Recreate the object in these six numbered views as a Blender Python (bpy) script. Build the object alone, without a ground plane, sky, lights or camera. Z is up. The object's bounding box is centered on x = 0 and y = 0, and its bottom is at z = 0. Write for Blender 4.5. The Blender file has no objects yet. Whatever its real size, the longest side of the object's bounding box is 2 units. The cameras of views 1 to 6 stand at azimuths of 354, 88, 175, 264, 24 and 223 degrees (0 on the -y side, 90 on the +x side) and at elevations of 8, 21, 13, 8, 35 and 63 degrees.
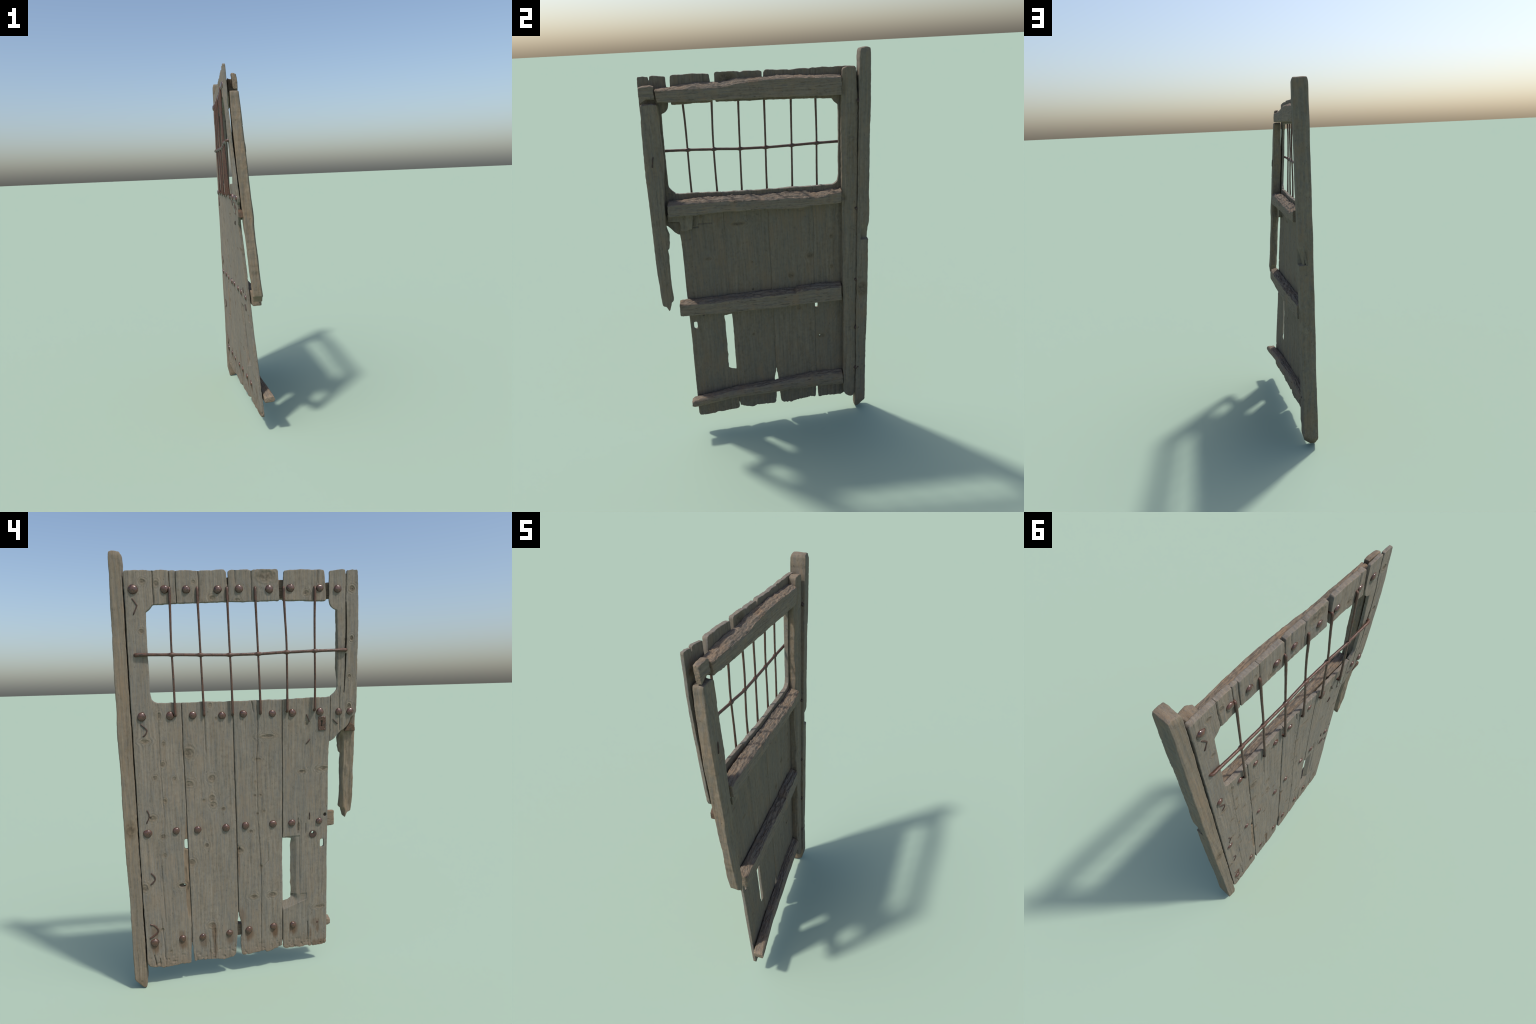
"""Weathered plank door with a barred window, built flat in (w, y, z) board
coordinates (w = depth behind the front face) and then given the slight twist
the old door has, x = front(y, z) + w."""
import bpy, math
import numpy as np

VOX = 0.0026
COL = bpy.context.scene.collection

# ------------------------------------------------------------------ twist ---
def front(y, z):
    """x of the door's front face: an old, slightly wound leaf."""
    return (-0.0124 - 0.1395*y - 0.0514*z + 0.0694*y*z + 0.0133*y*y
            + 0.0061*z*z - 0.0170*y*y*z)

def bow(y, z):
    """the boards belly off the frame on the lock side, beside the window."""
    a = np.interp(z, [1.0, 1.15, 1.25, 1.35, 1.60, 1.75, 1.84, 1.91], [0, -.002, -.006, -.0078, -.0085, -.0070, -.0020, 0])
    t = np.clip(-np.asarray(y)/0.30, 0, 1)
    return a*t*t*(3-2*t)

# ------------------------------------------------------------------ noise ---
def _hash(ix, iy, iz, seed):
    h = (ix.astype(np.uint32)*np.uint32(374761393) + iy.astype(np.uint32)*np.uint32(668265263)
         + iz.astype(np.uint32)*np.uint32(2147483647) + np.uint32(seed*974711 % 4294967296))
    h = (h ^ (h >> np.uint32(13)))*np.uint32(1274126177)
    h = h ^ (h >> np.uint32(16))
    return h.astype(np.float64)/4294967295.0*2 - 1

def noise(x, y, z, seed=0):
    x, y, z = np.broadcast_arrays(np.asarray(x, float), np.asarray(y, float), np.asarray(z, float))
    i, j, k = np.floor(x), np.floor(y), np.floor(z)
    u, v, w = x-i, y-j, z-k
    i, j, k = (a.astype(np.int64) & 0xFFFFFFFF for a in (i, j, k))
    u, v, w = (a*a*a*(a*(a*6-15)+10) for a in (u, v, w))
    r = 0
    for di in (0, 1):
        for dj in (0, 1):
            for dk in (0, 1):
                r = r + _hash((i+di) & 0xFFFFFFFF, (j+dj) & 0xFFFFFFFF, (k+dk) & 0xFFFFFFFF, seed) \
                    * (u if di else 1-u)*(v if dj else 1-v)*(w if dk else 1-w)
    return r

def fbm(x, y, z, seed=0, octaves=3, gain=0.5):
    r, a = 0, 1.0
    for o in range(octaves):
        r = r + a*noise(x*2**o, y*2**o, z*2**o, seed+o*17)
        a *= gain
    return r

def sstep(a, b, x):
    t = np.clip((x-a)/(b-a), 0, 1)
    return t*t*(3-2*t)

def interp(pts, key=0):
    """piecewise linear function through control points (t, value)."""
    p = sorted(pts)
    return lambda t: np.interp(t, [a[0] for a in p], [a[1] for a in p])

# -------------------------------------------------------------- materials ---
def lin(c):
    return tuple(((v/255)/12.92 if v/255 <= 0.04045 else ((v/255+0.055)/1.055)**2.4) for v in c)

class Nodes:
    def __init__(self, name):
        self.mat = bpy.data.materials.new(name)
        self.mat.use_nodes = True
        self.t = self.mat.node_tree
        self.t.nodes.clear()
        self.out = self.t.nodes.new('ShaderNodeOutputMaterial')
        self.b = self.t.nodes.new('ShaderNodeBsdfPrincipled')
        self.t.links.new(self.b.outputs[0], self.out.inputs[0])
        self.tc = self.t.nodes.new('ShaderNodeTexCoord')
        self.co = self.tc.outputs['Object']
    def link(self, a, b):
        if hasattr(a, 'is_linked') or hasattr(a, 'links'):
            self.t.links.new(a, b)
        else:
            b.default_value = a
    def math(self, op, a, b=0.0, c=None, clamp=False):
        n = self.t.nodes.new('ShaderNodeMath'); n.operation = op; n.use_clamp = clamp
        self.link(a, n.inputs[0]); self.link(b, n.inputs[1])
        if c is not None: self.link(c, n.inputs[2])
        return n.outputs[0]
    def vmath(self, op, a, b=(0, 0, 0)):
        n = self.t.nodes.new('ShaderNodeVectorMath'); n.operation = op
        self.link(a, n.inputs[0]); self.link(b, n.inputs[1])
        return n.outputs['Value'] if op in ('LENGTH', 'DISTANCE') else n.outputs[0]
    def noise(self, vec, scale=1.0, detail=4, rough=0.55, dist=0.0):
        n = self.t.nodes.new('ShaderNodeTexNoise')
        self.link(vec, n.inputs['Vector']); n.inputs['Scale'].default_value = scale
        n.inputs['Detail'].default_value = detail; n.inputs['Roughness'].default_value = rough
        n.inputs['Distortion'].default_value = dist
        return n.outputs['Fac']
    def ramp(self, fac, stops, colour=True):
        n = self.t.nodes.new('ShaderNodeValToRGB'); r = n.color_ramp
        while len(r.elements) < len(stops): r.elements.new(0.5)
        for e, (p, c) in zip(r.elements, stops):
            e.position = p
            e.color = (*c, 1) if colour else (c, c, c, 1)
        self.link(fac, n.inputs[0])
        return n.outputs[0]
    def maprange(self, v, a, b, c=0.0, d=1.0, smooth=True):
        n = self.t.nodes.new('ShaderNodeMapRange')
        n.interpolation_type = 'SMOOTHSTEP' if smooth else 'LINEAR'
        self.link(v, n.inputs[0])
        for i, q in enumerate((a, b, c, d)): n.inputs[1+i].default_value = q
        return n.outputs[0]
    def mix(self, fac, a, b, mode='MIX'):
        n = self.t.nodes.new('ShaderNodeMix'); n.data_type = 'RGBA'; n.blend_type = mode
        self.link(fac, n.inputs[0])
        for s, i in ((a, 6), (b, 7)):
            if isinstance(s, tuple): n.inputs[i].default_value = (*s, 1)
            else: self.t.links.new(s, n.inputs[i])
        return n.outputs[2]
    def bump(self, h, dist, strength=1.0, normal=None):
        n = self.t.nodes.new('ShaderNodeBump')
        n.inputs['Distance'].default_value = dist; n.inputs['Strength'].default_value = strength
        self.link(h, n.inputs['Height'])
        if normal is not None: self.t.links.new(normal, n.inputs['Normal'])
        return n.outputs[0]

GREY_DARK, GREY_MID, GREY_LIGHT = (0.072, 0.065, 0.052), (0.140, 0.127, 0.103), (0.205, 0.186, 0.152)
BLUE_GREY, WARM = (0.112, 0.118, 0.112), (0.175, 0.138, 0.098)

def wood(name, seed, along='z', knots=(), cracks=(), stains=(), strip=None, rot=None, warm=0.35, gain=1.0,
         coarse=1.0, tint=(1, 1, 1)):
    """Silvered softwood.  knots: (y, z, ry, rz); cracks: (points, half width);
    stains: (y, z, ry, rz, strength) of iron rust; rot: z under which the end
    is browned and pitted; strip: (points, far) of bare brown wood along an edge."""
    N = Nodes(name)
    sx, sy, sz = (60, 95, 3.2) if along == 'z' else (60, 3.2, 95)
    off = N.vmath('ADD', N.co, (seed*3.17, seed*1.31, seed*2.53))
    # grain lines bend gently, and more around the knots
    sep = N.t.nodes.new('ShaderNodeSeparateXYZ'); N.link(N.co, sep.inputs[0])
    Y, Z = sep.outputs[1], sep.outputs[2]
    kd, push = None, None
    for (ky, kz, ry, rz) in knots:
        v = N.vmath('MULTIPLY', N.vmath('SUBTRACT', N.co, (0, ky, kz)), (0, 1/ry, 1/rz))
        d = N.vmath('LENGTH', v)
        kd = d if kd is None else N.math('MINIMUM', kd, d)
        q = N.math('MULTIPLY', N.math('SUBTRACT', Y, ky), N.maprange(d, 0.4, 2.6, -0.75, 0.0))
        push = q if push is None else N.math('ADD', push, q)
    wob = N.math('MULTIPLY', N.math('SUBTRACT', N.noise(off, 4.0, 2), 0.5), 0.02)
    if push is not None: wob = N.math('ADD', wob, push)
    comb = N.t.nodes.new('ShaderNodeCombineXYZ')
    N.link(wob, comb.inputs[1 if along == 'z' else 2])
    gv = N.vmath('ADD', off, comb.outputs[0])
    g1 = N.noise(N.vmath('MULTIPLY', gv, (sx, sy, sz)), 1.0, 5, 0.62)
    fy = (150, 420, 9) if along == 'z' else (150, 9, 420)
    g2 = N.noise(N.vmath('MULTIPLY', gv, fy), 1.0, 3, 0.6)
    patch = N.noise(N.vmath('MULTIPLY', off, (4, 9, 2.2) if along == 'z' else (4, 2.2, 9)), 1.0, 4, 0.6)
    patch2 = N.noise(N.vmath('MULTIPLY', off, (8, 14, 6)), 1.0, 4, 0.65)
    mott = N.noise(off, 55.0, 4, 0.65)
    pits = N.noise(N.vmath('MULTIPLY', off, (150, 230, 55) if along == 'z' else (150, 55, 230)), 1.0, 2, 0.5)
    g = N.math('ADD', N.math('MULTIPLY', g1, 0.46), N.math('ADD', N.math('MULTIPLY', g2, 0.22), N.math('MULTIPLY', mott, 0.32)))
    if kd is not None:
        rings = N.math('SINE', N.math('ADD', N.math('MULTIPLY', kd, 11.0), N.math('MULTIPLY', mott, 5.0)))
        kfade = N.maprange(kd, 0.55, 1.9, 1.0, 0.0)
        g = N.math('ADD', g, N.math('MULTIPLY', N.math('MULTIPLY', rings, kfade), 0.042))
    s = lambda c: tuple(v*gain*t for v, t in zip(c, tint))
    col = N.ramp(g, [(0.33, s(GREY_DARK)), (0.47, s(GREY_MID)), (0.66, s(GREY_LIGHT))])
    col = N.mix(N.math('MULTIPLY', N.maprange(patch, 0.42, 0.62), 0.55), col, N.mix(0.5, col, s(BLUE_GREY)))
    col = N.mix(N.math('MULTIPLY', N.maprange(patch2, 0.47, 0.68), warm), col, s(WARM))
    fleck = N.noise(N.vmath('MULTIPLY', gv, (90, 210, 16) if along == 'z' else (90, 16, 210)), 1.0, 3, 0.6)
    col = N.mix(N.maprange(fleck, 0.50, 0.66, 0.0, 0.55), col, s((0.112, 0.114, 0.112)))
    col = N.mix(N.maprange(fleck, 0.36, 0.50, 0.45, 0.0), col, s((0.160, 0.130, 0.096)))
    col = N.mix(N.math('MULTIPLY', N.maprange(pits, 0.66, 0.76), 0.6), col, s((0.035, 0.032, 0.025)))
    if coarse > 1.5:                                         # splintered, deeply checked surface
        chk = N.noise(N.vmath('MULTIPLY', gv, (170, 13, 170)), 1.0, 3, 0.6, 0.6)
        col = N.mix(N.maprange(chk, 0.57, 0.68, 0.0, 0.62), col, s((0.045, 0.038, 0.032)))
        col = N.mix(N.maprange(chk, 0.30, 0.46, 0.4, 0.0), col, s((0.200, 0.165, 0.130)))
    if kd is not None:
        core = N.maprange(kd, 0.35, 1.0, 1.0, 0.0)
        col = N.mix(N.math('MULTIPLY', N.maprange(kd, 0.6, 1.5, 1.0, 0.0), 0.45), col, s((0.133, 0.108, 0.073)))
        col = N.mix(N.math('MULTIPLY', core, N.math('MULTIPLY', N.maprange(mott, 0.35, 0.65), 0.75)), col, s((0.052, 0.043, 0.032)))
    for (pts, hw) in cracks:
        cd = line_distance(N, Y, Z, pts, mott)
        col = N.mix(N.maprange(cd, hw*0.4, hw*1.5, min(0.85, 0.25+hw*400), 0.0), col, (0.026, 0.023, 0.018))
    if rot is not None:
        e = N.math('ADD', Z, N.math('MULTIPLY', N.math('SUBTRACT', patch2, 0.5), 0.16))
        m = N.maprange(e, rot-0.05, rot+0.07, 1.0, 0.0)
        col = N.mix(N.math('MULTIPLY', m, 0.6), col, s((0.158, 0.115, 0.077)))
        col = N.mix(N.math('MULTIPLY', m, N.maprange(mott, 0.57, 0.66, 0.0, 0.8)), col, s((0.042, 0.035, 0.025)))
    if strip is not None:
        pts, far = strip
        e = N.math('SUBTRACT', curve_at(N, Z, pts), N.math('ADD', Y, N.math('MULTIPLY', N.math('SUBTRACT', mott, 0.5), 0.006)))
        m = N.maprange(e, -0.0012, 0.0015)
        m = N.math('MULTIPLY', m, N.maprange(N.math('ADD', sep.outputs[0], N.math('MULTIPLY', Z, 0.027)), -.044, -.040, 1.0, 0.0)); m = N.math('MULTIPLY', m, N.maprange(Z, 0.30, 0.36)); m = N.math('MULTIPLY', m, N.maprange(Z, 0.78, 0.86, 1.0, 0.0))
        col = N.mix(N.math('MULTIPLY', m, 0.8), col, N.ramp(g1, [(0.35, (0.085, 0.060, 0.038)), (0.6, (0.200, 0.143, 0.093))]))
    for (ky, kz, ry, rz, st) in stains:
        v = N.vmath('MULTIPLY', N.vmath('SUBTRACT', N.co, (0, ky, kz)), (0, 1/ry, 1/rz))
        d = N.math('ADD', N.vmath('LENGTH', v), N.math('MULTIPLY', N.math('SUBTRACT', g1, 0.5), 1.6))
        col = N.mix(N.maprange(d, 0.45, 1.25, st, 0.0), col, (0.100, 0.056, 0.030))
    N.link(col, N.b.inputs['Base Color'])
    N.b.inputs['Roughness'].default_value = 0.88
    N.b.inputs['Specular IOR Level'].default_value = 0.25
    h = N.math('ADD', N.math('MULTIPLY', g1, 0.7), N.math('MULTIPLY', g2, 0.5))
    nb = N.bump(h, 0.0028*coarse, 0.75)
    nb = N.bump(mott, 0.0022*coarse, 0.45, nb)
    N.link(nb, N.b.inputs['Normal'])
    return N.mat

def curve_at(N, Z, pts):
    """y of a polyline as a function of z, as a node chain of linear ramps."""
    p = sorted((z, y) for (y, z) in pts)
    r = p[0][1]
    for (z0, y0), (z1, y1) in zip(p, p[1:]):
        r = N.math('ADD', N.maprange(Z, z0, z1, 0.0, y1-y0, smooth=False), r)
    return r

def line_distance(N, Y, Z, pts, wob):
    zs = sorted(z for _, z in pts)
    c = N.math('ADD', curve_at(N, Z, pts), N.math('MULTIPLY', N.math('SUBTRACT', wob, 0.5), 0.004))
    d = N.math('ABSOLUTE', N.math('SUBTRACT', Y, c))
    # beyond its ends the crack closes
    d = N.math('ADD', d, N.maprange(Z, zs[0]-0.02, zs[0], 0.02, 0.0, smooth=False))
    return N.math('ADD', d, N.maprange(Z, zs[-1], zs[-1]+0.02, 0.0, 0.02, smooth=False))

def iron(name, base=(0.072, 0.033, 0.023), orange=(0.130, 0.052, 0.026), dark=(0.032, 0.020, 0.018), amount=0.75, rough=0.27, bump=0.0007, coat=0.0, unit=1.0):
    N = Nodes(name)
    info = N.t.nodes.new('ShaderNodeObjectInfo')
    sh = N.vmath('ADD', N.co, (0.0, 0.0, 0.0))
    n = N.t.nodes.new('ShaderNodeVectorMath'); n.operation = 'ADD'
    c = N.t.nodes.new('ShaderNodeCombineXYZ')
    N.link(N.math('MULTIPLY', info.outputs['Random'], 9.0), c.inputs[0])
    N.link(N.co, n.inputs[0]); N.link(c.outputs[0], n.inputs[1])
    a = N.noise(n.outputs[0], 70.0*unit, 4, 0.65)
    b = N.noise(n.outputs[0], 170.0*unit, 4, 0.7)
    col = N.ramp(a, [(0.36, dark), (0.5, base), (0.70, base)])
    col = N.mix(N.math('MULTIPLY', N.maprange(b, 0.50, 0.64), amount), col, orange)
    N.link(col, N.b.inputs['Base Color'])
    N.b.inputs['Metallic'].default_value = 0.15
    N.b.inputs['Coat Weight'].default_value = coat
    N.b.inputs['Coat Roughness'].default_value = 0.22
    N.link(N.maprange(a, 0.35, 0.7, rough-0.08, rough+0.2), N.b.inputs['Roughness'])
    N.link(N.bump(N.math('ADD', a, N.math('MULTIPLY', b, 0.4)), bump, 0.5), N.b.inputs['Normal'])
    return N.mat

# ------------------------------------------------------------- board maker ---
def ragged(pts, amp, end_amp, seed, step=0.006):
    """resample a closed outline and fray it, the sawn or rotten ends more."""
    out = []
    P = np.array(pts, float)
    for a, b in zip(P, np.roll(P, -1, 0)):
        n = max(1, int(np.linalg.norm(b-a)/step))
        for i in range(n):
            out.append(a + (b-a)*i/n)
    P = np.array(out)
    t = np.roll(P, -1, 0)-np.roll(P, 1, 0)
    t /= np.linalg.norm(t, axis=1)[:, None]+1e-9
    nrm = np.stack([t[:, 1], -t[:, 0]], 1)
    flat = np.abs(t[:, 0])
    am = amp + (end_amp-amp)*flat
    f = fbm(P[:, 0]*45, P[:, 1]*45, seed*1.7, seed, 3, 0.6)
    return P + nrm*(f*am)[:, None]

def slab(outline, holes, w0, w1, vox=VOX, smooth=3):
    """extruded outline (y, z) with holes -> evenly meshed solid in (w, y, z)."""
    cu = bpy.data.curves.new('tmp', 'CURVE'); cu.dimensions = '2D'; cu.fill_mode = 'BOTH'
    cu.extrude = (w1-w0)/2
    for pl in [outline]+list(holes):
        s = cu.splines.new('POLY'); s.points.add(len(pl)-1); s.use_cyclic_u = True
        for p, q in zip(s.points, pl): p.co = (q[0], q[1], 0, 1)
    ob = bpy.data.objects.new('tmp', cu); COL.objects.link(ob)
    dg = bpy.context.evaluated_depsgraph_get(); dg.update()
    me = bpy.data.meshes.new_from_object(ob.evaluated_get(dg))
    bpy.data.objects.remove(ob); bpy.data.curves.remove(cu)
    ob = bpy.data.objects.new('tmp', me); COL.objects.link(ob)
    m = ob.modifiers.new('weld', 'WELD'); m.merge_threshold = 1e-5
    m = ob.modifiers.new('remesh', 'REMESH'); m.mode = 'VOXEL'; m.voxel_size = vox
    if smooth:
        m = ob.modifiers.new('worn', 'SMOOTH'); m.factor = 0.5; m.iterations = smooth
    dg = bpy.context.evaluated_depsgraph_get(); dg.update()
    out = bpy.data.meshes.new_from_object(ob.evaluated_get(dg))
    bpy.data.objects.remove(ob); bpy.data.meshes.remove(me)
    co = np.empty(len(out.vertices)*3); out.vertices.foreach_get('co', co); co = co.reshape(-1, 3)
    no = np.empty(len(out.vertices)*3); out.vertices.foreach_get('normal', no); no = no.reshape(-1, 3)
    P = np.stack([co[:, 2]+(w0+w1)/2, co[:, 0], co[:, 1]], 1)
    Nn = np.stack([no[:, 2], no[:, 0], no[:, 1]], 1)
    return out, P, Nn

def finish(me, P, name, mat, parent, smooth=True, inside=None):
    X = P.copy(); X[:, 0] = P[:, 0] + front(P[:, 1], P[:, 2])
    me.vertices.foreach_set('co', X.ravel()); me.update()
    me.name = name
    me.materials.clear(); me.materials.append(mat)
    me.polygons.foreach_set('use_smooth', [smooth]*len(me.polygons))
    if inside is not None:                                   # sheltered face of the board
        me.materials.append(inside)
        nn = np.empty(len(me.polygons)*3); me.polygons.foreach_get('normal', nn)
        me.polygons.foreach_set('material_index', (nn.reshape(-1, 3)[:, 0] > .55).astype(np.int32))
    ob = bpy.data.objects.new(name, me); COL.objects.link(ob); ob.parent = parent
    return ob

def relief(P, Nn, seed, along='z', amp=1.0, knots=(), cracks=(), th=0.02, end=None):
    """grain ridges, broad hollows, knots and splits pushed into the faces."""
    w, y, z = P.T
    a, b = (y, z) if along == 'z' else (z, y)
    bend = 0.008*fbm(y*6, z*2.5, seed*2.1, seed+3, 2)
    g = fbm((a+bend)*95, b*4.5, w*70+seed, seed, 2, 0.6)*0.00055
    g = g + fbm((a+bend)*30, b*3.0, w*25+seed, seed+5, 2)*0.0007
    n = noise((a+bend)*75, b*5.0, w*30, seed+9)
    g = g - sstep(0.45, 0.8, n)*0.0007
    g = g + fbm(y*14, z*9, w*14, seed+11, 2)*0.0009
    d = g*amp
    rear = sstep(0.5, 0.9, Nn[:, 0])
    d = d - rear*sstep(.45, .8, noise(y*48, z*48+2*noise(y*20, z*20, 0, seed), 7.7, seed+13))*.0022
    face = sstep(0.5, 0.9, -Nn[:, 0])
    for (ky, kz, ry, rz) in knots:
        r = np.sqrt(((y-ky)/ry)**2+((z-kz)/rz)**2)
        r = r + 0.25*noise(y*90, z*90, 0.5, seed+21)
        d = d + face*(np.sin(r*9.0)*0.0010*np.exp(-(r/1.4)**2) - 0.0020*np.exp(-(r/0.55)**2))
    for (pts, hw) in cracks:
        f = interp([(q[1], q[0]) for q in pts])
        zs = [q[1] for q in pts]
        dd = np.abs(y - f(z) - 0.0016*fbm(z*55, 0.3, 0.7, seed+31, 2))
        m = sstep(min(zs)-0.01, min(zs)+0.01, z)*(1-sstep(max(zs)-0.01, max(zs)+0.01, z))
        d = d - face*m*min(0.0015+hw*2.2, 0.3*th)*np.exp(-(dd/(hw+0.0012))**2)
    return P + Nn*d[:, None]

# ------------------------------------------------------------------ build ---
door = bpy.data.objects.new('wooden_door', None)
door.empty_display_size = 0.2
COL.objects.link(door)
door['label'] = 'weathered grey plank door with barred window and rusty rivets'
door['category'] = 'old door'

# rows of rivet heads: (y, z, radius)
ROW_TOP = [(0.448, 1.838, .0210), (0.314, 1.838, .0180), (0.221, 1.837, .0178), (0.085, 1.836, .0182), (-0.009, 1.839, .0175),
           (-0.143, 1.837, .0180), (-0.238, 1.841, .0180), (-0.371, 1.839, .0165), (-0.453, 1.836, .0175)]
ROW_SILL = [(0.442, 1.293, .0195), (0.317, 1.293, .0188), (0.217, 1.292, .0172), (0.085, 1.287, .0172), (-0.013, 1.291, .0172),
            (-0.147, 1.288, .0168), (-0.241, 1.288, .0178), (-0.373, 1.289, .0180), (-0.464, 1.286, .0165), (-0.519, 1.286, .0168)]
ROW_MID = [(0.446, 0.759, .0198), (0.316, 0.762, .0165), (0.217, 0.759, .0172), (0.084, 0.758, .0182), (-0.009, 0.761, .0180),
           (-0.142, 0.759, .0182), (-0.236, 0.757, .0178), (-0.373, 0.756, .0160)]
ROW_LOW = [(0.442, 0.224, .0200), (0.312, 0.226, .0175), (0.216, 0.221, .0168), (0.085, 0.223, .0160), (-0.012, 0.226, .0175),
           (-0.137, 0.228, .0170), (-0.238, 0.223, .0165)]

def rust_under(row, s=0.55):
    return [(y-0.002, z-0.022, 0.021, 0.038, min(.9, s*1.45)) for (y, z, r) in row]

# ---- planks: outline (y, z), thickness and their knots, splits, stains
SEAM1 = [(.2655, 1.350), (.2672, 1.160), (.2658, .946), (.2665, .81), (.2660, .70), (.2655, .50), (.2650, .415), (.2655, .285), (.2680, .19)]
SEAM2 = [(.0350, 1.351), (.0346, 1.15), (.0350, 1.02), (.0350, .87), (.0345, .76), (.0356, .65), (.0355, .50), (.0368, .300)]
SEAM3 = [(-.1934, 1.351), (-.1928, 1.14), (-.1910, .90), (-.1892, .72), (-.1862, .66), (-.1860, .348), (-.1840, .20), (-.1842, .115)]
def shift(pts, dy): return [(y+dy, z) for y, z in pts]

PLANKS = []
# hinge-side plank, full height, shaped round the window
A = ([(.4862, 1.906), (.4794, 1.9158), (.4400, 1.9175), (.3886, 1.9192), (.3720, 1.9170), (.3600, 1.9170), (.3266, 1.9200), (.2965, 1.9180),
      (.2945, 1.850), (.2940, 1.7775), (.3690, 1.7752), (.3745, 1.7670), (.3800, 1.7590), (.3900, 1.7495), (.3998, 1.7441), (.4022, 1.677),
      (.4013, 1.604), (.4005, 1.522), (.4004, 1.400), (.3995, 1.389), (.3952, 1.3696), (.3890, 1.3625), (.3820, 1.3565), (.3698, 1.3514)]
     + shift(SEAM1[:5], .0017) + [(.2668, .7170), (.2720, .7190), (.2795, .7180), (.2832, .7110), (.2835, .690), (.2832, .6740), (.2800, .6685), (.2740, .6665), (.2672, .6680)]
     + shift(SEAM1[5:8], .0017) + [(.2700, .200), (.2725, .165), (.2760, .110), (.2768, .0940),
      (.3013, .0958), (.3351, .0930), (.3688, .0886), (.3929, .0903), (.4066, .0879), (.4227, .0965), (.4407, .0960), (.4600, .1010), (.4729, .1084),
      (.4815, .126), (.4811, .198), (.4845, .44), (.4852, .90), (.4852, 1.30), (.4848, 1.73)])
PLANKS.append(dict(out=A, th=.0195, dw=0.0, rot=.11,
    holes=[[(.2895+.0052*math.cos(t), .4935+.0052*math.sin(t)) for t in np.linspace(0, 2*math.pi, 12, endpoint=False)]],
    knots=[(.406, 1.871, .016, .013), (.350, 1.862, .014, .016), (.422, 1.6625, .015, .013), (.435, 1.1825, .024, .010), (.366, 1.294, .012, .018),
           (.3533, 1.169, .009, .014), (.3625, 1.075, .013, .014), (.3997, 1.0155, .012, .013), (.313, 1.0075, .010, .012), (.361, .906, .011, .012),
           (.4185, .829, .018, .016), (.3778, .7387, .014, .015), (.4735, .498, .022, .022), (.404, .284, .011, .011), (.369, .168, .008, .009),
           (.300, .4925, .024, .014), (.374, .648, .010, .012)],
    cracks=[([(.3640, 1.918), (.3650, 1.85), (.3640, 1.776)], .0016), ([(.3700, 1.351), (.3690, 1.30), (.3720, 1.15), (.3720, 1.02), (.3690, .92), (.3660, .80), (.3720, .72)], .0007),
            ([(.392, .60), (.389, .45), (.386, .32)], .0007), ([(.448, .16), (.440, .10)], .0016), ([(.405, .34), (.398, .20), (.396, .10)], .0008), ([(.423, .14), (.421, .095)], .0014)],
    strip=([(.2720, .80), (.2780, .73), (.2860, .657), (.2885, .563), (.2855, .48), (.2850, .40), (.2815, .33)], .25),
    stains=rust_under(ROW_LOW[:2], .5)+[(.312, .252, .016, .02, .5), (.438, .275, .022, .04, .5), (.268, .20, .008, .05, .3)]))
# short boards over the window
PLANKS.append(dict(out=[(.2925, 1.9165), (.2790, 1.9190), (.2672, 1.9165), (.2665, 1.850), (.2672, 1.779), (.2920, 1.7775), (.2925, 1.850)], th=.0175, dw=.0016))
PLANKS.append(dict(out=[(.2648, 1.9155), (.2400, 1.9178), (.2000, 1.9170), (.1753, 1.9150), (.1680, 1.9130), (.1600, 1.9165), (.1000, 1.9185), (.0560, 1.9203), (.0500, 1.9150), (.0462, 1.9085),
      (.0432, 1.852), (.0432, 1.7840), (.1100, 1.7830), (.1756, 1.7810), (.2645, 1.7788)], th=.0190, dw=-.0005, knots=[(.1095, 1.800, .016, .014), (.190, 1.868, .010, .012)],
      cracks=[([(.1690, 1.916), (.1660, 1.87), (.1680, 1.83), (.1700, 1.785)], .0014)]))
PLANKS.append(dict(out=[(.0375, 1.9130), (.0300, 1.9175), (.0062, 1.9199), (-.0470, 1.9195), (-.0570, 1.9165), (-.0638, 1.9140), (-.0700, 1.9165), (-.0893, 1.9215), (-.1742, 1.9235), (-.1825, 1.9210), (-.1855, 1.9140),
      (-.1872, 1.850), (-.1880, 1.7900), (-.1835, 1.7872), (-.0747, 1.7853), (.0390, 1.7835), (.0385, 1.850)], th=.0195, dw=.0004, knots=[(-.131, 1.892, .050, .030), (.000, 1.793, .016, .008)],
      cracks=[([(-.0635, 1.917), (-.0640, 1.85), (-.0625, 1.79)], .0014), ([(.0080, 1.918), (.0075, 1.86)], .0010)]))
PLANKS.append(dict(out=[(-.2090, 1.9105), (-.2130, 1.9165), (-.2400, 1.9180), (-.2960, 1.9210), (-.3400, 1.9185), (-.3800, 1.9185), (-.3890, 1.9160), (-.3920, 1.9080),
      (-.3965, 1.850), (-.3990, 1.7900), (-.3965, 1.7850), (-.3000, 1.7862), (-.2060, 1.7872), (-.2020, 1.7910), (-.2040, 1.850)], th=.0190, dw=-.0008, knots=[(-.3088, 1.8203, .014, .012)],
      cracks=[([(-.361, 1.918), (-.363, 1.86)], .0010)]))
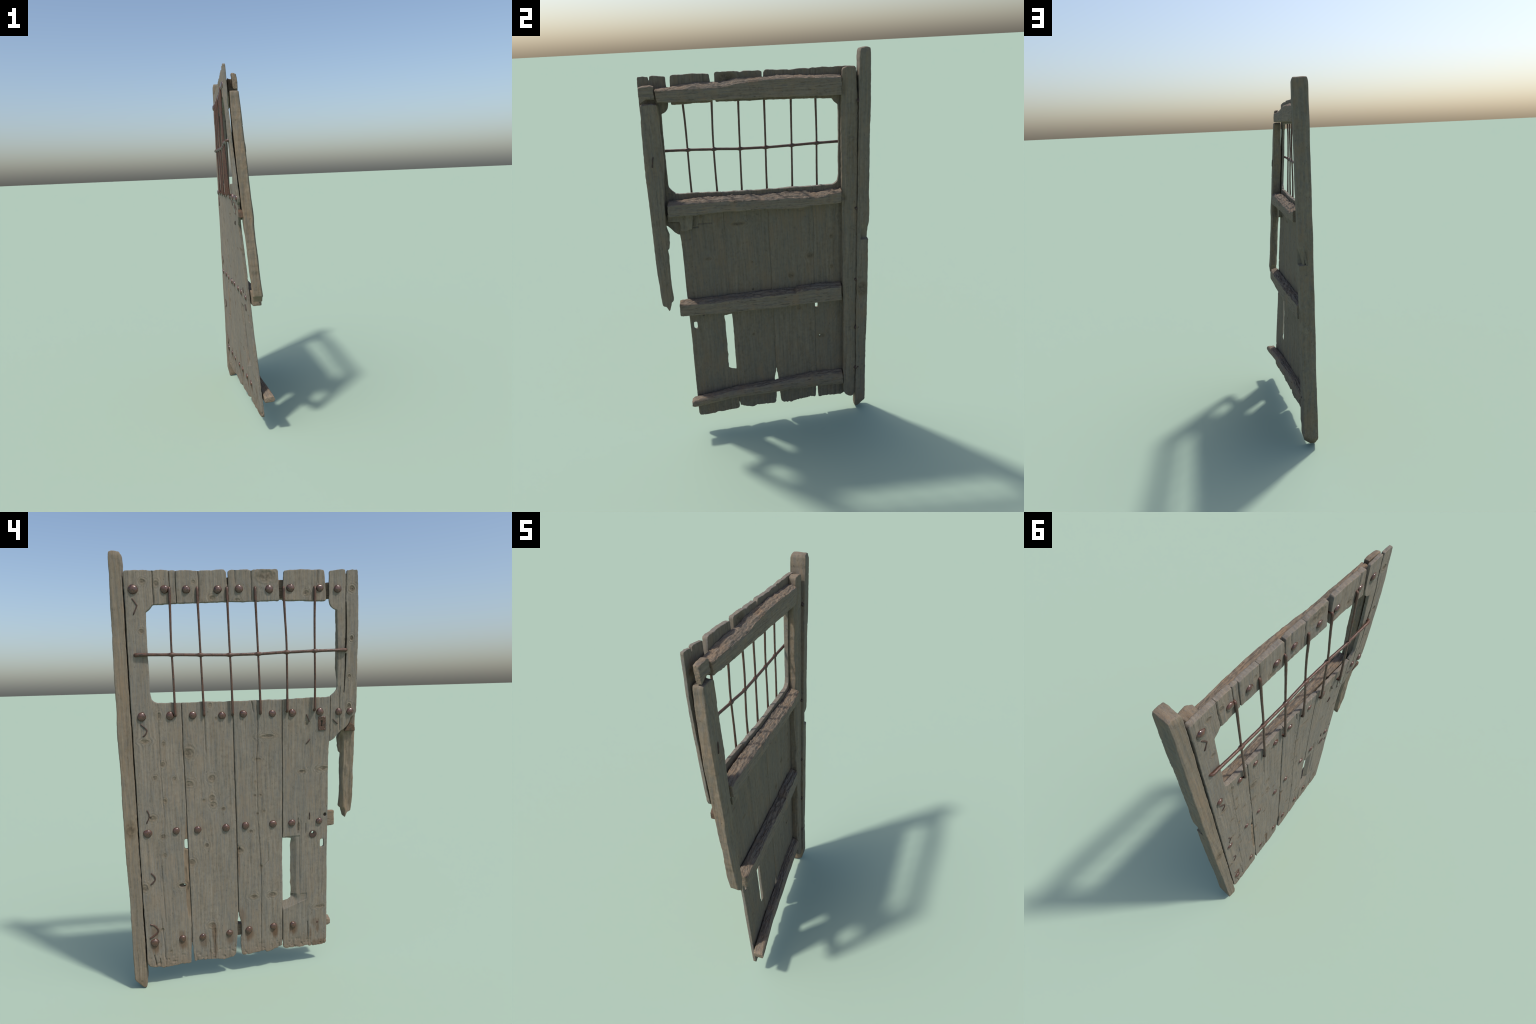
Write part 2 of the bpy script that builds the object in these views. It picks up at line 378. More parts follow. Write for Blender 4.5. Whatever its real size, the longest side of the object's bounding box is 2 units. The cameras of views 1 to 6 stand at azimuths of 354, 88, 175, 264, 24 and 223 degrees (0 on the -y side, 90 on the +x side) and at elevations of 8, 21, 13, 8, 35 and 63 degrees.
# lock-side plank beside the window, broken off below the lock
E = [(-.4150, 1.9080), (-.4175, 1.9130), (-.4400, 1.9160), (-.4780, 1.9185), (-.4870, 1.9160), (-.4900, 1.895), (-.4935, 1.895), (-.4970, 1.9150), (-.5200, 1.9180), (-.5420, 1.9165), (-.5447, 1.9090),
     (-.5485, 1.846), (-.5505, 1.700), (-.5510, 1.590), (-.5488, 1.546), (-.5492, 1.415), (-.5497, 1.326), (-.5485, 1.285), (-.5440, 1.2690), (-.5300, 1.2630), (-.5213, 1.2560), (-.5175, 1.240),
     (-.5141, 1.228), (-.5034, 1.2131), (-.4785, 1.1943), (-.4610, 1.1790), (-.4443, 1.1621), (-.4330, 1.1530), (-.4232, 1.1485), (-.4236, 1.250), (-.4240, 1.3605), (-.4320, 1.3665), (-.4403, 1.3740),
     (-.4475, 1.3830), (-.4524, 1.3913), (-.4550, 1.4030), (-.4552, 1.418), (-.4545, 1.591), (-.4500, 1.742), (-.4467, 1.7450), (-.4385, 1.7480), (-.4319, 1.7520), (-.4245, 1.7595), (-.4185, 1.7687), (-.4152, 1.778), (-.4139, 1.790)]
slit = [(-.4890, 1.782), (-.4893, 1.72), (-.4902, 1.66), (-.4896, 1.60), (-.4890, 1.560), (-.4950, 1.560), (-.4966, 1.60), (-.4976, 1.66), (-.4962, 1.72), (-.4942, 1.782)]
slit2 = [(-.4905, 1.553), (-.4896, 1.48), (-.4874, 1.42), (-.4852, 1.37), (-.4890, 1.37), (-.4924, 1.42), (-.4950, 1.48), (-.4962, 1.553)]
PLANKS.append(dict(out=E, holes=[slit, slit2], vox=.0016, th=.0112, dw=.0010, knots=[(-.519, 1.836, .015, .016), (-.520, 1.62, .010, .014), (-.513, 1.31, .012, .016), (-.492, 1.615, .008, .010), (-.512, 1.45, .010, .010)],
     cracks=[([(-.4690, 1.40), (-.4670, 1.32), (-.4690, 1.20)], .0010), ([(-.4920, 1.90), (-.4915, 1.85), (-.4905, 1.78)], .0018)]))
# boards under the window
B = ([(y-.0017, z) for y, z in SEAM1] + [(.2625, .1757), (.2623, .1422), (.2605, .1050), (.2540, .0968), (.2393, .1010), (.1959, .0985), (.1500, .0930), (.1118, .0875), (.0800, .0895), (.0650, .0945),
      (.0565, .1040), (.0530, .1200), (.0490, .170), (.0460, .207), (.0445, .255), (.0428, .288), (.0385, .303)] + [(y+.0016, z) for y, z in SEAM2[::-1]])
PLANKS.append(dict(out=B, th=.0190, dw=.0006, rot=.095, knots=[(.1369, 1.336, .011, .012), (.1133, 1.2747, .007, .010), (.2440, 1.122, .027, .026), (.2460, .978, .022, .018), (.1825, .897, .009, .010), (.1412, .999, .020, .020),
      (.1401, .8746, .018, .018), (.1450, .905, .016, .020), (.093, .851, .012, .011), (.1777, .680, .013, .013), (.2500, .603, .018, .018), (.1688, .274, .020, .018), (.155, .245, .008, .02)],
     cracks=[([(.1650, 1.29), (.1660, 1.22), (.1640, 1.12)], .0008), ([(.1830, .20), (.1800, .10)], .0008), ([(.1560, .26), (.1580, .10)], .0008)],
     stains=rust_under(ROW_LOW[2:4], .35)+[(.158, .235, .012, .05, .5), (.155, .15, .01, .05, .4)]))
C = ([(y-.0016, z) for y, z in SEAM2[:-1]] + [(.0352, .305), (.0300, .287), (.0250, .2514), (.0247, .204), (.0300, .189), (.0304, .136), (.0255, .1020), (.0187, .0950), (-.0170, .0941), (-.0399, .0988), (-.0694, .0992),
      (-.0825, .1015), (-.0989, .0938), (-.1287, .0958), (-.1554, .1065), (-.1700, .1135), (-.1800, .1180)] + [(y+.0016, z) for y, z in SEAM3[::-1][1:]])
PLANKS.append(dict(out=C, th=.0175, dw=-.0004, rot=.115, knots=[(-.1237, 1.1832, .040, .011), (-.0763, 1.0775, .018, .008), (-.0985, .825, .008, .008), (-.0674, .8163, .008, .008), (-.0345, .7306, .014, .010), (.0230, .640, .022, .018),
      (-.0804, .551, .009, .010), (-.0421, .3966, .022, .013), (-.1340, .3982, .026, .014), (-.062, .97, .006, .007), (-.084, .905, .008, .007), (-.058, .905, .008, .007)],
     cracks=[([(-.0530, 1.35), (-.0590, 1.30)], .0012), ([(-.0760, 1.33), (-.0780, 1.25), (-.0760, 1.15), (-.0690, 1.08), (-.0700, .90), (-.0690, .80), (-.0760, .65), (-.0795, .50), (-.0792, .42), (-.0760, .28), (-.0726, .10)], .0010),
             ([(-.115, .66), (-.116, .62), (-.115, .575), (-.098, .555)], .0006), ([(.0240, .655), (.0250, .645)], .004)],
     stains=rust_under(ROW_LOW[4:6], .5)+[(.020, .30, .018, .05, .45), (-.150, .205, .014, .04, .5), (.028, .57, .006, .09, .45)]))
D = ([(y-.0016, z) for y, z in SEAM3[:4]] + [(-.1880, .6850), (-.2100, .6845), (-.2310, .6830), (-.2338, .6750), (-.2300, .640), (-.2306, .600), (-.2290, .560), (-.2268, .507), (-.2290, .470), (-.2255, .446), (-.2285, .430), (-.2295, .400), (-.2275, .385), (-.2290, .3690),
      (-.2150, .3600), (-.1872, .3520)] + [(-.1855, .20), (-.1858, .1080), (-.1885, .0985), (-.2022, .0950), (-.2597, .0962), (-.2835, .0925), (-.3126, .0960), (-.3246, .0905), (-.3869, .0898), (-.4100, .0940), (-.4170, .1020),
      (-.4164, .2235), (-.4149, .351), (-.4148, .523), (-.4160, .7236), (-.4176, .839), (-.4166, .935), (-.4171, 1.045), (-.4190, 1.120), (-.4212, 1.1480), (-.4218, 1.250), (-.4222, 1.3590), (-.4020, 1.3568), (-.3257, 1.3558)])
slot2 = [(-.3788, .6610), (-.3870, .6630), (-.3960, .6610), (-.3975, .6400), (-.3960, .6230), (-.3870, .6200), (-.3790, .6230), (-.3775, .6400)]
keyhole = [(-.3780, 1.2490), (-.3845, 1.2490), (-.3860, 1.2420), (-.3835, 1.2350), (-.3835, 1.2190), (-.3795, 1.2190), (-.3795, 1.2350), (-.3765, 1.2420)]
disc_hole = [(-.3400+.0070*math.cos(t), .7000+.0080*math.sin(t)) for t in np.linspace(0, 2*math.pi, 12, endpoint=False)]
latch_hole = [(-.4025+.0062*math.cos(t), .7865+.0085*math.sin(t)) for t in np.linspace(0, 2*math.pi, 12, endpoint=False)]
PLANKS.append(dict(out=D, holes=[slot2, disc_hole, latch_hole], th=.0142, dw=.0006, rot=.115, knots=[(-.288, 1.008, .020, .010), (-.392, 1.018, .032, .012), (-.378, .305, .030, .009), (-.3085, 1.235, .008, .012), (-.270, .735, .010, .03)],
     cracks=[([(-.2680, .78), (-.2660, .70)], .0012), ([(-.3050, .75), (-.3040, .70)], .0012), ([(-.3230, .80), (-.3250, .765)], .0010), ([(-.3150, .23), (-.3180, .14)], .0016), ([(-.201, .56), (-.199, .50)], .0006)],
     stains=rust_under(ROW_LOW[6:], .55)+[(-.352, .222, .026, .024, .35), (-.366, .185, .009, .03, .6), (-.330, .165, .007, .04, .6), (-.375, .105, .05, .02, .5)]))

def shape_plank(P, i):
    """cuts that are not straight through: bevelled slot, scoop, split strip."""
    w, y, z = P.T
    fr = (w < .016)
    if i == 8:
        m = (z > .366)*(z < .690)*(y > -.275)*(y < -.20)
        ramp = np.clip((y+.2575)/.0265, 0, 1)*.0140*sstep(.366, .380, z)*(1-sstep(.655, .688, z))
        w = np.where(m > 0, np.maximum(w, ramp), w)
        d = (z - (.309 + (-.186-y)*.345))                      # scooped edge under the slot
        ramp = np.clip(d, 0, .05)*.34*1.0
        m = (z > .30)*(z < .385)*(y > -.31)*(d > 0)
        fade = (1-sstep(.225, .300, -y))*(1-sstep(.345, .384, z)*sstep(.245, .262, -y))
        w = np.where(m > 0, np.maximum(w, ramp*fade), w)
        k = sstep(.0062, .0045, np.abs(y+.3812))*sstep(.0175, .0155, np.abs(z-1.2340))
        w = np.where((w < .009)*(k > 0), w+k*.0095, w)
        # remains of the old lock mortice on the back
        back = w > .007
        for (y0, y1, zc, hw, dp) in ((-.42, -.41, 1.215, .006, .004), (-.325, -.255, 1.198, .0035, .005), (-.356, -.326, 1.182, .0035, .006)):
            k = np.exp(-((z-zc)/hw)**2)*sstep(y0-.004, y0+.002, y)*(1-sstep(y1-.002, y1+.004, y))
            w = w - back*k*dp
        k = sstep(-.412, -.409, y)*(1-sstep(-.357, -.353, y))*sstep(1.168, 1.174, z)
        w = w - back*k*.0022*(z < 1.26)
    if i == 5:
        back = w > .005
        k = np.exp(-((z-1.2195)/.0035)**2)*sstep(-.472, -.468, y)
        w = w - back*k*.006
    if i == 0:
        r = np.sqrt(((y-.3000)/.0150)**2+((z-.4925)/.0085)**2)
        w = np.where((w < .010)*(r < 1.2), w+.0105*sstep(1.1, .75, r), w)
        e = interp([(zz, yy) for yy, zz in PLANKS[0]['strip'][0]])(z)
        t = np.clip((e-y)/.004, 0, 1)*sstep(.31, .37, z)*(1-sstep(.70, .80, z))*(fr)
        w = w + t*(.0035+.0015*fbm(y*120, z*30, 0, 4, 2))
    return np.stack([w, y, z], 1)

def tongue(P, Nn, th):
    """tongue and groove: behind a small open chamfer the boards meet."""
    w, y, z = P.T
    for seam, zmin, zmax in ((SEAM1, .215, 1.352), (SEAM2, .315, 1.352), (SEAM3, .125, 1.352), ([(-.4230, 1.36), (-.4222, 1.15)], 1.16, 1.355),
                             ([(.2933, 1.92), (.2933, 1.77)], 1.75, 1.93), ([(.2658, 1.92), (.2658, 1.77)], 1.75, 1.93), ([(.0415, 1.92), (.0412, 1.77)], 1.75, 1.86)):
        d = y - interp([(b, a) for a, b in seam])(z)
        m = (np.abs(d) < .0055)*(np.abs(Nn[:, 1]) > .35)*sstep(zmin, zmin+.02, z)*(z < zmax)
        y = y + m*np.sign(Nn[:, 1])*.0036*sstep(.003, .0065, w)*(1-.8*sstep(th-.004, th-.001, w))
    return np.stack([w, y, z], 1)

for i, p in enumerate(PLANKS):
    out = ragged(p['out'], .0007, .0011, 100+i)
    low = out[:, 1] < .14                                    # rotten feet
    out[low, 1] += .0022*fbm(out[low, 0]*130, .5, .5, 7+i, 2)
    me, P, Nn = slab(out, p.get('holes', []), p['dw']-.0028, p['th'], vox=p.get('vox', VOX), smooth=2)
    P = tongue(P, Nn, p['th'])
    P = relief(P, Nn, 40+i, 'z', 1.0, p.get('knots', ()), p.get('cracks', ()), p['th'])
    foot = sstep(.20, .10, P[:, 2]) if 'rot' in p else 0
    P = P + Nn*(foot*(-np.maximum(0, fbm(P[:, 1]*110, P[:, 2]*70, P[:, 0]*110, 60+i, 2)-.15)*.0045))[:, None] if 'rot' in p else P
    P = shape_plank(P, i)
    P[:, 0] += bow(P[:, 1], P[:, 2])
    mat = wood('plank_wood', 3.0+i*1.7, 'z', p.get('knots', ()), p.get('cracks', ()), p.get('stains', ()), p.get('strip'), p.get('rot'), gain=1.13, tint=(1.035, .99, .965))
    back = wood('sheltered_plank_wood', 3.0+i*1.7, 'z', p.get('knots', ())[::3], (), (), None, None, warm=.55, gain=.98, tint=(1.12, .985, .87), coarse=1.2)
    finish(me, P, 'plank', mat, door, inside=back)

# ---- hinge post
post_wood = wood('post_wood', 31.0, 'z', knots=[(.520, .78, .03, .05)], cracks=[([(.499, 1.95), (.496, 1.5), (.500, 1.1)], .0006)], warm=0.6, rot=.02, gain=1.04, tint=(1.09, .98, .88))
out = [(0.5420, 1.9945), (0.5440, 1.985), (0.5450, 1.916), (0.5477, 1.758), (0.5485, 1.606), (0.5499, 1.36), (0.5520, 1.17), (0.5495, 1.02), (0.5505, .757), (0.5477, .60), (0.5455, .448), (0.5455, .20), (0.5447, .0550), (0.5415, .0440),
       (.5058, .0012), (.4985, .0002), (.4915, .0030), (.4885, .020), (.4885, .25), (.4885, .60), (.4895, .90), (.4905, 1.3), (.4908, 1.70), (.4912, 1.90), (.4925, 1.984), (.4975, 1.9950), (.5150, 1.9995), (0.5315, 1.9985)]
me, P, Nn = slab(ragged(out, .0008, .0012, 150), [], .0, .077, smooth=4)
P = relief(P, Nn, 71, 'z', 1.1)
w, y, z = P.T
# chewed edge beside the planks, an old hinge housing on the back, rounded foot
edge = sstep(.4945, .4900, y)*sstep(.012, .002, w)
w = w + edge*(.001+.003*np.maximum(0, fbm(y*50, z*45, 0, 91, 3)))
h = sstep(1.060, 1.066, z)*(1-sstep(1.120, 1.165, z))*sstep(.506, .513, y)
w = np.where((w > .05), w - h*(.005+.015*(1-sstep(1.066, 1.165, z))), w)
y = y - h*(w > .03)*.005*sstep(.53, .55, y)
t = np.clip(w/.077, 0, 1)
w = w + (1-t)*np.interp(z, [0, .2, .45, .75, 1.1, 1.5, 1.75, 2], [-.0100, -.0075, -.0035, -.0005, .0015, .0010, -.001, -.001]) + t*np.interp(z, [0, .3, 1.2, 1.8, 2], [-.004, -.004, 0, .002, .002])
foot = sstep(.06, .0, z)
w = np.where(w > .04, w - foot*.012*sstep(.04, .077, w), w + foot*.006*sstep(.035, 0, w))
topc = sstep(1.975, 2.0, z)
w = w + topc*.004*sstep(.03, 0, w) - topc*.005*sstep(.045, .077, w)
P = np.stack([w, y, z], 1)
P[:, 2] += .030*sstep(.022, .072, P[:, 0])*np.clip(1-P[:, 2]/.13, 0, 1)
P[:, 2] = (P[:, 2]-P[:, 2].min())*2.0/(P[:, 2].max()-P[:, 2].min())
finish(me, P, 'post', post_wood, door)

# ---- stiles behind the planks
stile_wood = wood('stile_wood', 47.0, 'z', cracks=[([(-.505, 1.70), (-.508, 1.3), (-.512, .85)], .0006)], warm=0.5, coarse=1.4, gain=1.06, tint=(1.11, .98, .86))
out = [(.4150, 1.905), (.4200, 1.9135), (.4550, 1.9160), (.4720, 1.9140), (.4780, 1.905), (.4830, 1.83), (.4898, 1.73), (.4902, 1.50), (.4895, 1.00), (.4890, .60), (.4888, .40), (.4875, .1180),
       (.4760, .1010), (.4645, .0965), (.4480, .1010), (.4345, .1105), (.4230, .1260), (.4190, .150), (.4190, .38), (.4190, .70), (.4160, .76), (.4155, 1.09), (.4130, 1.25), (.4115, 1.40), (.4100, 1.58), (.4110, 1.80)]
me, P, Nn = slab(ragged(out, .0012, .0018, 160), [], .0190, .0625, smooth=4)
P = relief(P, Nn, 73, 'z', 1.3)
w, y, z = P.T
w = w - sstep(.030, .0625, w)*.016*sstep(.440, .414, y)*(.7+fbm(z*9, .2, .4, 12, 2)*.6)
w = w - .004*np.exp(-((z-1.285)/.012)**2-((y-.423)/.010)**2)*(w > .05)*2
finish(me, np.stack([w, y, z], 1), 'stile', stile_wood, door)

out = [(-.5365, 1.7955), (-.5395, 1.785), (-.5430, 1.70), (-.5490, 1.56), (-.5512, 1.497), (-.5506, 1.213), (-.5482, .99), (-.5448, .847), (-.5420, .815), (-.5375, .7943), (-.5300, .7890), (-.5231, .7880), (-.5165, .7735), (-.5115, .7620), (-.5080, .7605),
       (-.5035, .7700), (-.4985, .7900), (-.4955, .8060), (-.4880, .8090), (-.4835, .8160), (-.4840, .840), (-.4875, .88), (-.4890, .9165), (-.4875, .985), (-.4865, 1.010), (-.4845, 1.043), (-.4860, 1.070), (-.4875, 1.084), (-.4790, 1.0885), (-.4740, 1.116), (-.4715, 1.160), (-.4740, 1.178), (-.4820, 1.196),
       (-.4805, 1.215), (-.4780, 1.261), (-.4715, 1.400), (-.4614, 1.492), (-.4600, 1.70), (-.4597, 1.786), (-.4640, 1.7945)]
me, P, Nn = slab(ragged(out, .0012, .0020, 161), [], .0125, .0625, smooth=4)
P = relief(P, Nn, 75, 'z', 1.7)
w, y, z = P.T
t = np.clip((w-.0125)/.05, 0, 1)
w = w + (1-t)*np.interp(z, [.76, 1.1, 1.17, 1.28, 1.4, 1.6, 1.71, 1.79], [.0015, .001, -.001, -.004, -.003, -.001, .002, .006])
low = sstep(1.20, 1.14, z)                                    # split and weathered below the planks
w = w + low*sstep(.040, .0125, w)*(sstep(-.500, -.480, y)*.016 - .001 + .004*fbm(y*60, z*12, .1, 33, 3))
w = w + sstep(.815, .79, z)*sstep(.052, .030, w)*sstep(-.515, -.495, y)*.018
w = w - low*sstep(.035, .0625, w)*(.003+.004*sstep(-.492, -.482, y)+.003*sstep(-.535, -.549, y))
# rounded arris on the outer back edge
w = w - sstep(.045, .0625, w)*.004*sstep(-.535, -.549, y)
finish(me, np.stack([w, y, z], 1), 'stile', stile_wood, door)

# ---- rails behind the planks
def rail(top, bottom, w0, w1, seed, slope, rough, log=0.0, swing=None, name='rail', smooth=4, mat=None):
    """top and bottom edges as (y, z) control points from the lock side on;
    slope: how much the worn top rises towards the planks, along y."""
    out = list(bottom) + list(top)[::-1]
    me, P, Nn = slab(ragged(out, .0014, .0016, seed), [], w0, w1, smooth=smooth)
    tf, bf, sf = interp(top), interp(bottom), interp(slope)
    w, y, z = P.T
    zt, zb = tf(y), bf(y)
    u = np.clip((z-zb)/(zt-zb+1e-6), 0, 1)
    t = np.clip((w-w0)/(w1-w0), 0, 1)
    up = sstep(.35, .95, u)
    P = relief(P, Nn, seed, 'y', 1.2)
    upn = sstep(.25, .8, Nn[:, 2])
    ero = fbm(y*21, w*130, z*25, seed+1, 4, 0.7)*.0030 - np.abs(noise(y*24+2.5*noise(y*14, w*55, 0, seed), w*150, 3.1, seed+2))*.0040
    w, y, z = P.T
    z = z + up*sf(y)*(1-t) + upn*rough*ero
    # worn arrises along the back
    bk = sstep(.70, 1.0, t)
    z = z - bk*.0022*sstep(.7, 1, u) + bk*.001*sstep(.25, 0, u) + .0025*sstep(.6, 1, u) - .0025*sstep(.4, 0, u)
    w = w - bk*.0014*(1+fbm(y*8, .3, .2, seed+3, 2))*(sstep(.72, 1, u)+.5*sstep(.2, 0, u))
    if log:
        r = (u-.5)*2
        w = np.where(t > .4, w - log*r*r*np.clip((t-.4)/.6, 0, 1), w)
    if swing:
        w = w + interp(swing)(y)*(.3+.7*t)
    me_ob = finish(me, np.stack([w, y, z], 1), name, mat or rail_wood(seed), door)
    return me_ob

def rail_wood(seed):
    return wood('rail_wood', seed*.37, 'y', warm=0.75, coarse=1.7, gain=1.08, tint=(1.12, .97, .86))

rail([(-.4635, 1.857), (-.408, 1.856), (-.295, 1.859), (-.214, 1.858), (-.157, 1.857), (-.120, 1.862), (-.080, 1.870), (.043, 1.877), (.157, 1.883), (.288, 1.877), (.4105, 1.872)],
     [(-.4590, 1.803), (-.343, 1.8012), (-.199, 1.8008), (.039, 1.801), (.306, 1.794), (.4105, 1.793)], .0185, .0670, 201,
     [(-.46, .004), (-.38, .013), (-.30, .022), (-.20, .022), (-.10, .022), (.0, .015), (.1, .009), (.4, .008)], 1.0, smooth=3)
# its thinned end, lapped over the lock stile
rail([(-.5405, 1.868), (-.520, 1.873), (-.484, 1.876), (-.4670, 1.871)], [(-.5385, 1.802), (-.530, 1.805), (-.506, 1.821), (-.4680, 1.819)], .036, .0600, 202, [(-.55, .002), (-.46, .002)], .4, smooth=2)
rail([(-.4605, 1.318), (-.374, 1.3190), (-.253, 1.321), (-.178, 1.319), (-.091, 1.317), (.0, 1.310), (.092, 1.314), (.18, 1.309), (.281, 1.305), (.334, 1.3144), (.4085, 1.329)],
     [(-.4605, 1.2612), (-.328, 1.2613), (-.182, 1.268), (-.095, 1.263), (.017, 1.263), (.1985, 1.257), (.26, 1.2645), (.4075, 1.270)], .0185, .0690, 203,
     [(-.46, .008), (-.30, .014), (.0, .018), (.2, .020), (.41, .006)], 1.2, swing=[(-.46, .002), (.1, .005), (.41, .008)], smooth=3)
rail([(-.4550, .790), (-.420, .789), (-.363, .787), (-.197, .787), (-.087, .790), (.074, .795), (.150, .790), (.158, .786), (.166, .801), (.30, .802), (.4090, .799)],
     [(-.4545, .729), (-.440, .7265), (-.202, .7213), (.070, .7205), (.178, .725), (.4090, .722)], .0185, .0630, 204,
     [(-.46, .008), (-.41, .012), (.0, .012), (.41, .010)], 1.2, swing=[(-.46, .002), (-.25, .005), (.1, .010), (.3, .007), (.41, .002)], smooth=3)
rail([(-.4420, 0.2185), (-.4280, 0.2275), (-.404, 0.2285), (-.359, 0.2325), (-.280, 0.2395), (-.182, 0.2455), (.049, 0.2505), (.160, 0.2585), (.260, 0.2625), (.4150, 0.2535)],
     [(-.4430, 0.1915), (-.430, 0.1855), (-.406, 0.1850), (-.300, 0.1935), (-.185, 0.1995), (.047, 0.1945), (.258, 0.1920), (.4190, 0.1825)], .0190, .0660, 205,
     [(-.46, -.010), (.0, .002), (.41, .008)], .9, log=.010, swing=[(-.45, .012), (-.36, .008), (-.2, .003), (.1, .0), (.41, -.002)], smooth=5)

# ---- block of the old lock, left under the sill rail
me, P, Nn = slab(ragged([(-.4700, 1.2640), (-.4705, 1.2240), (-.4140, 1.2225), (-.4125, 1.1730), (-.3900, 1.1700), (-.3560, 1.1780), (-.3450, 1.2300), (-.3430, 1.2640)], .0012, .0012, 170), [], .006, .033, smooth=2)
P = relief(P, Nn, 77, 'y', 1.5)
finish(me, P, 'lock_block', stile_wood, door)

# ---- ironwork
rust = iron('rusty_iron', coat=0.3)
rivet_rust = iron('rivet_iron', coat=0.5, unit=.02, bump=.0005)
rust_low = iron('heavily_rusted_iron', base=(0.070, 0.034, 0.022), orange=(0.150, 0.062, 0.027), amount=0.8, rough=0.36, coat=0.4, unit=.02, bump=.0012)
bar_rust = iron('bar_iron', base=(0.078, 0.038, 0.026), orange=(0.140, 0.060, 0.031), dark=(0.040, 0.025, 0.020), amount=0.55, rough=0.45)
nail_rust = iron('nail_iron', base=(0.055, 0.031, 0.024), orange=(0.105, 0.050, 0.029), dark=(0.03, 0.022, 0.02), amount=0.5, rough=0.6)

def rivet_mesh(seed, mat):
    """hand-forged domed head, lightly faceted, radius 1, dome along -x."""
    rng = np.random.default_rng(seed)
    rings, seg, V, Fc = 9, 28, [], []
    ph = rng.uniform(0, 6.28, 4)
    for r in range(rings+1):
        a = r/rings*math.pi/2
        for s in range(seg):
            t = 2*math.pi*s/seg
            k = 1+.035*math.sin(2*t+ph[0])+.025*math.sin(3*t+ph[1])+.02*math.sin(5*t+ph[2])
            rad = math.cos(a)**0.8*k
            hgt = .56*math.sin(a)*(1+.05*math.sin(4*t+ph[3])*math.cos(a))
            V.append((-hgt, rad*math.cos(t), rad*math.sin(t)))
    base = len(V)
    for s in range(seg):
        t = 2*math.pi*s/seg
        V.append((.30, .97*math.cos(t), .97*math.sin(t)))
    for r in range(rings):
        for s in range(seg):
            n = (s+1) % seg
            Fc.append((r*seg+s, (r+1)*seg+s, (r+1)*seg+n, r*seg+n))
    for s in range(seg):
        Fc.append((base+s, s, (s+1) % seg, base+(s+1) % seg))
    Fc.append(tuple(base+seg-1-s for s in range(seg)))
    me = bpy.data.meshes.new('rivet'); me.from_pydata(V, [], Fc); me.validate()
    me.polygons.foreach_set('use_smooth', [True]*len(me.polygons)); me.materials.append(mat); me.update()
    return me

RIV = [rivet_mesh(s, rivet_rust) for s in range(4)]; RIVL = [rivet_mesh(9+s, rust_low) for s in range(3)]
rng = np.random.default_rng(5)
for row, kinds in ((ROW_TOP, RIV), (ROW_SILL, RIV), (ROW_MID, RIV), (ROW_LOW, RIVL)):
    for (y, z, r) in row:
        ob = bpy.data.objects.new('rivet', kinds[rng.integers(len(kinds))])
        ob.location = (front(y, z)+bow(y, z)-.0024, y, z)
        ob.scale = (r*rng.uniform(.92, 1.1), r, r)
        ob.rotation_euler = (rng.uniform(0, 6.28), rng.uniform(-.05, .05), .10+rng.uniform(-.05, .05))
        COL.objects.link(ob); ob.parent = door

def rod(name, pts, radii, mat, seg=14, step=.006, lump=.05, seed=0, on_face=True):
    """round bar through (w, y, z) points with a radius at each, Catmull-Rom."""
    P = np.array(pts, float); R = np.array(radii, float)
    X, RR = [], []
    n = len(P)
    for i in range(n-1):
        p0, p1, p2, p3 = P[max(i-1, 0)], P[i], P[i+1], P[min(i+2, n-1)]
        m = max(2, int(np.linalg.norm(p2-p1)/step))
        for t in np.arange(m)/m:
            X.append(.5*((2*p1)+(-p0+p2)*t+(2*p0-5*p1+4*p2-p3)*t*t+(-p0+3*p1-3*p2+p3)*t**3))
            RR.append(R[i]+(R[i+1]-R[i])*t)
    X.append(P[-1]); RR.append(R[-1])
    X = np.array(X); RR = np.array(RR)
    X[:, 0] += front(X[:, 1], X[:, 2]) + (bow(X[:, 1], X[:, 2]) if on_face else 0)
    T = np.gradient(X, axis=0); T /= np.linalg.norm(T, axis=1)[:, None]+1e-12
    up = np.array([1., .13, .07]); V = []
    for k in range(len(X)):
        a = up - T[k]*(up@T[k])
        if np.linalg.norm(a) < 1e-3: a = np.array([0, 1., .2]) - T[k]*T[k][1]
        a /= np.linalg.norm(a); b = np.cross(T[k], a); up = a
        for s in range(seg):
            th = 2*math.pi*s/seg
            o = a*math.cos(th)+b*math.sin(th)
            rr = RR[k]*(1+lump*float(noise(X[k][1]*60+o[1], X[k][2]*60+o[2], o[0]*1.2, seed)))
            V.append(X[k]+o*rr)
    Fc = [(k*seg+s, k*seg+(s+1) % seg, (k+1)*seg+(s+1) % seg, (k+1)*seg+s) for k in range(len(X)-1) for s in range(seg)]
    Fc += [tuple(seg-1-s for s in range(seg)), tuple((len(X)-1)*seg+s for s in range(seg))]
    me = bpy.data.meshes.new(name); me.from_pydata([tuple(v) for v in V], [], Fc)
    me.polygons.foreach_set('use_smooth', [True]*len(me.polygons)); me.materials.append(mat); me.update()
    ob = bpy.data.objects.new(name, me); COL.objects.link(ob); ob.parent = door
    return ob

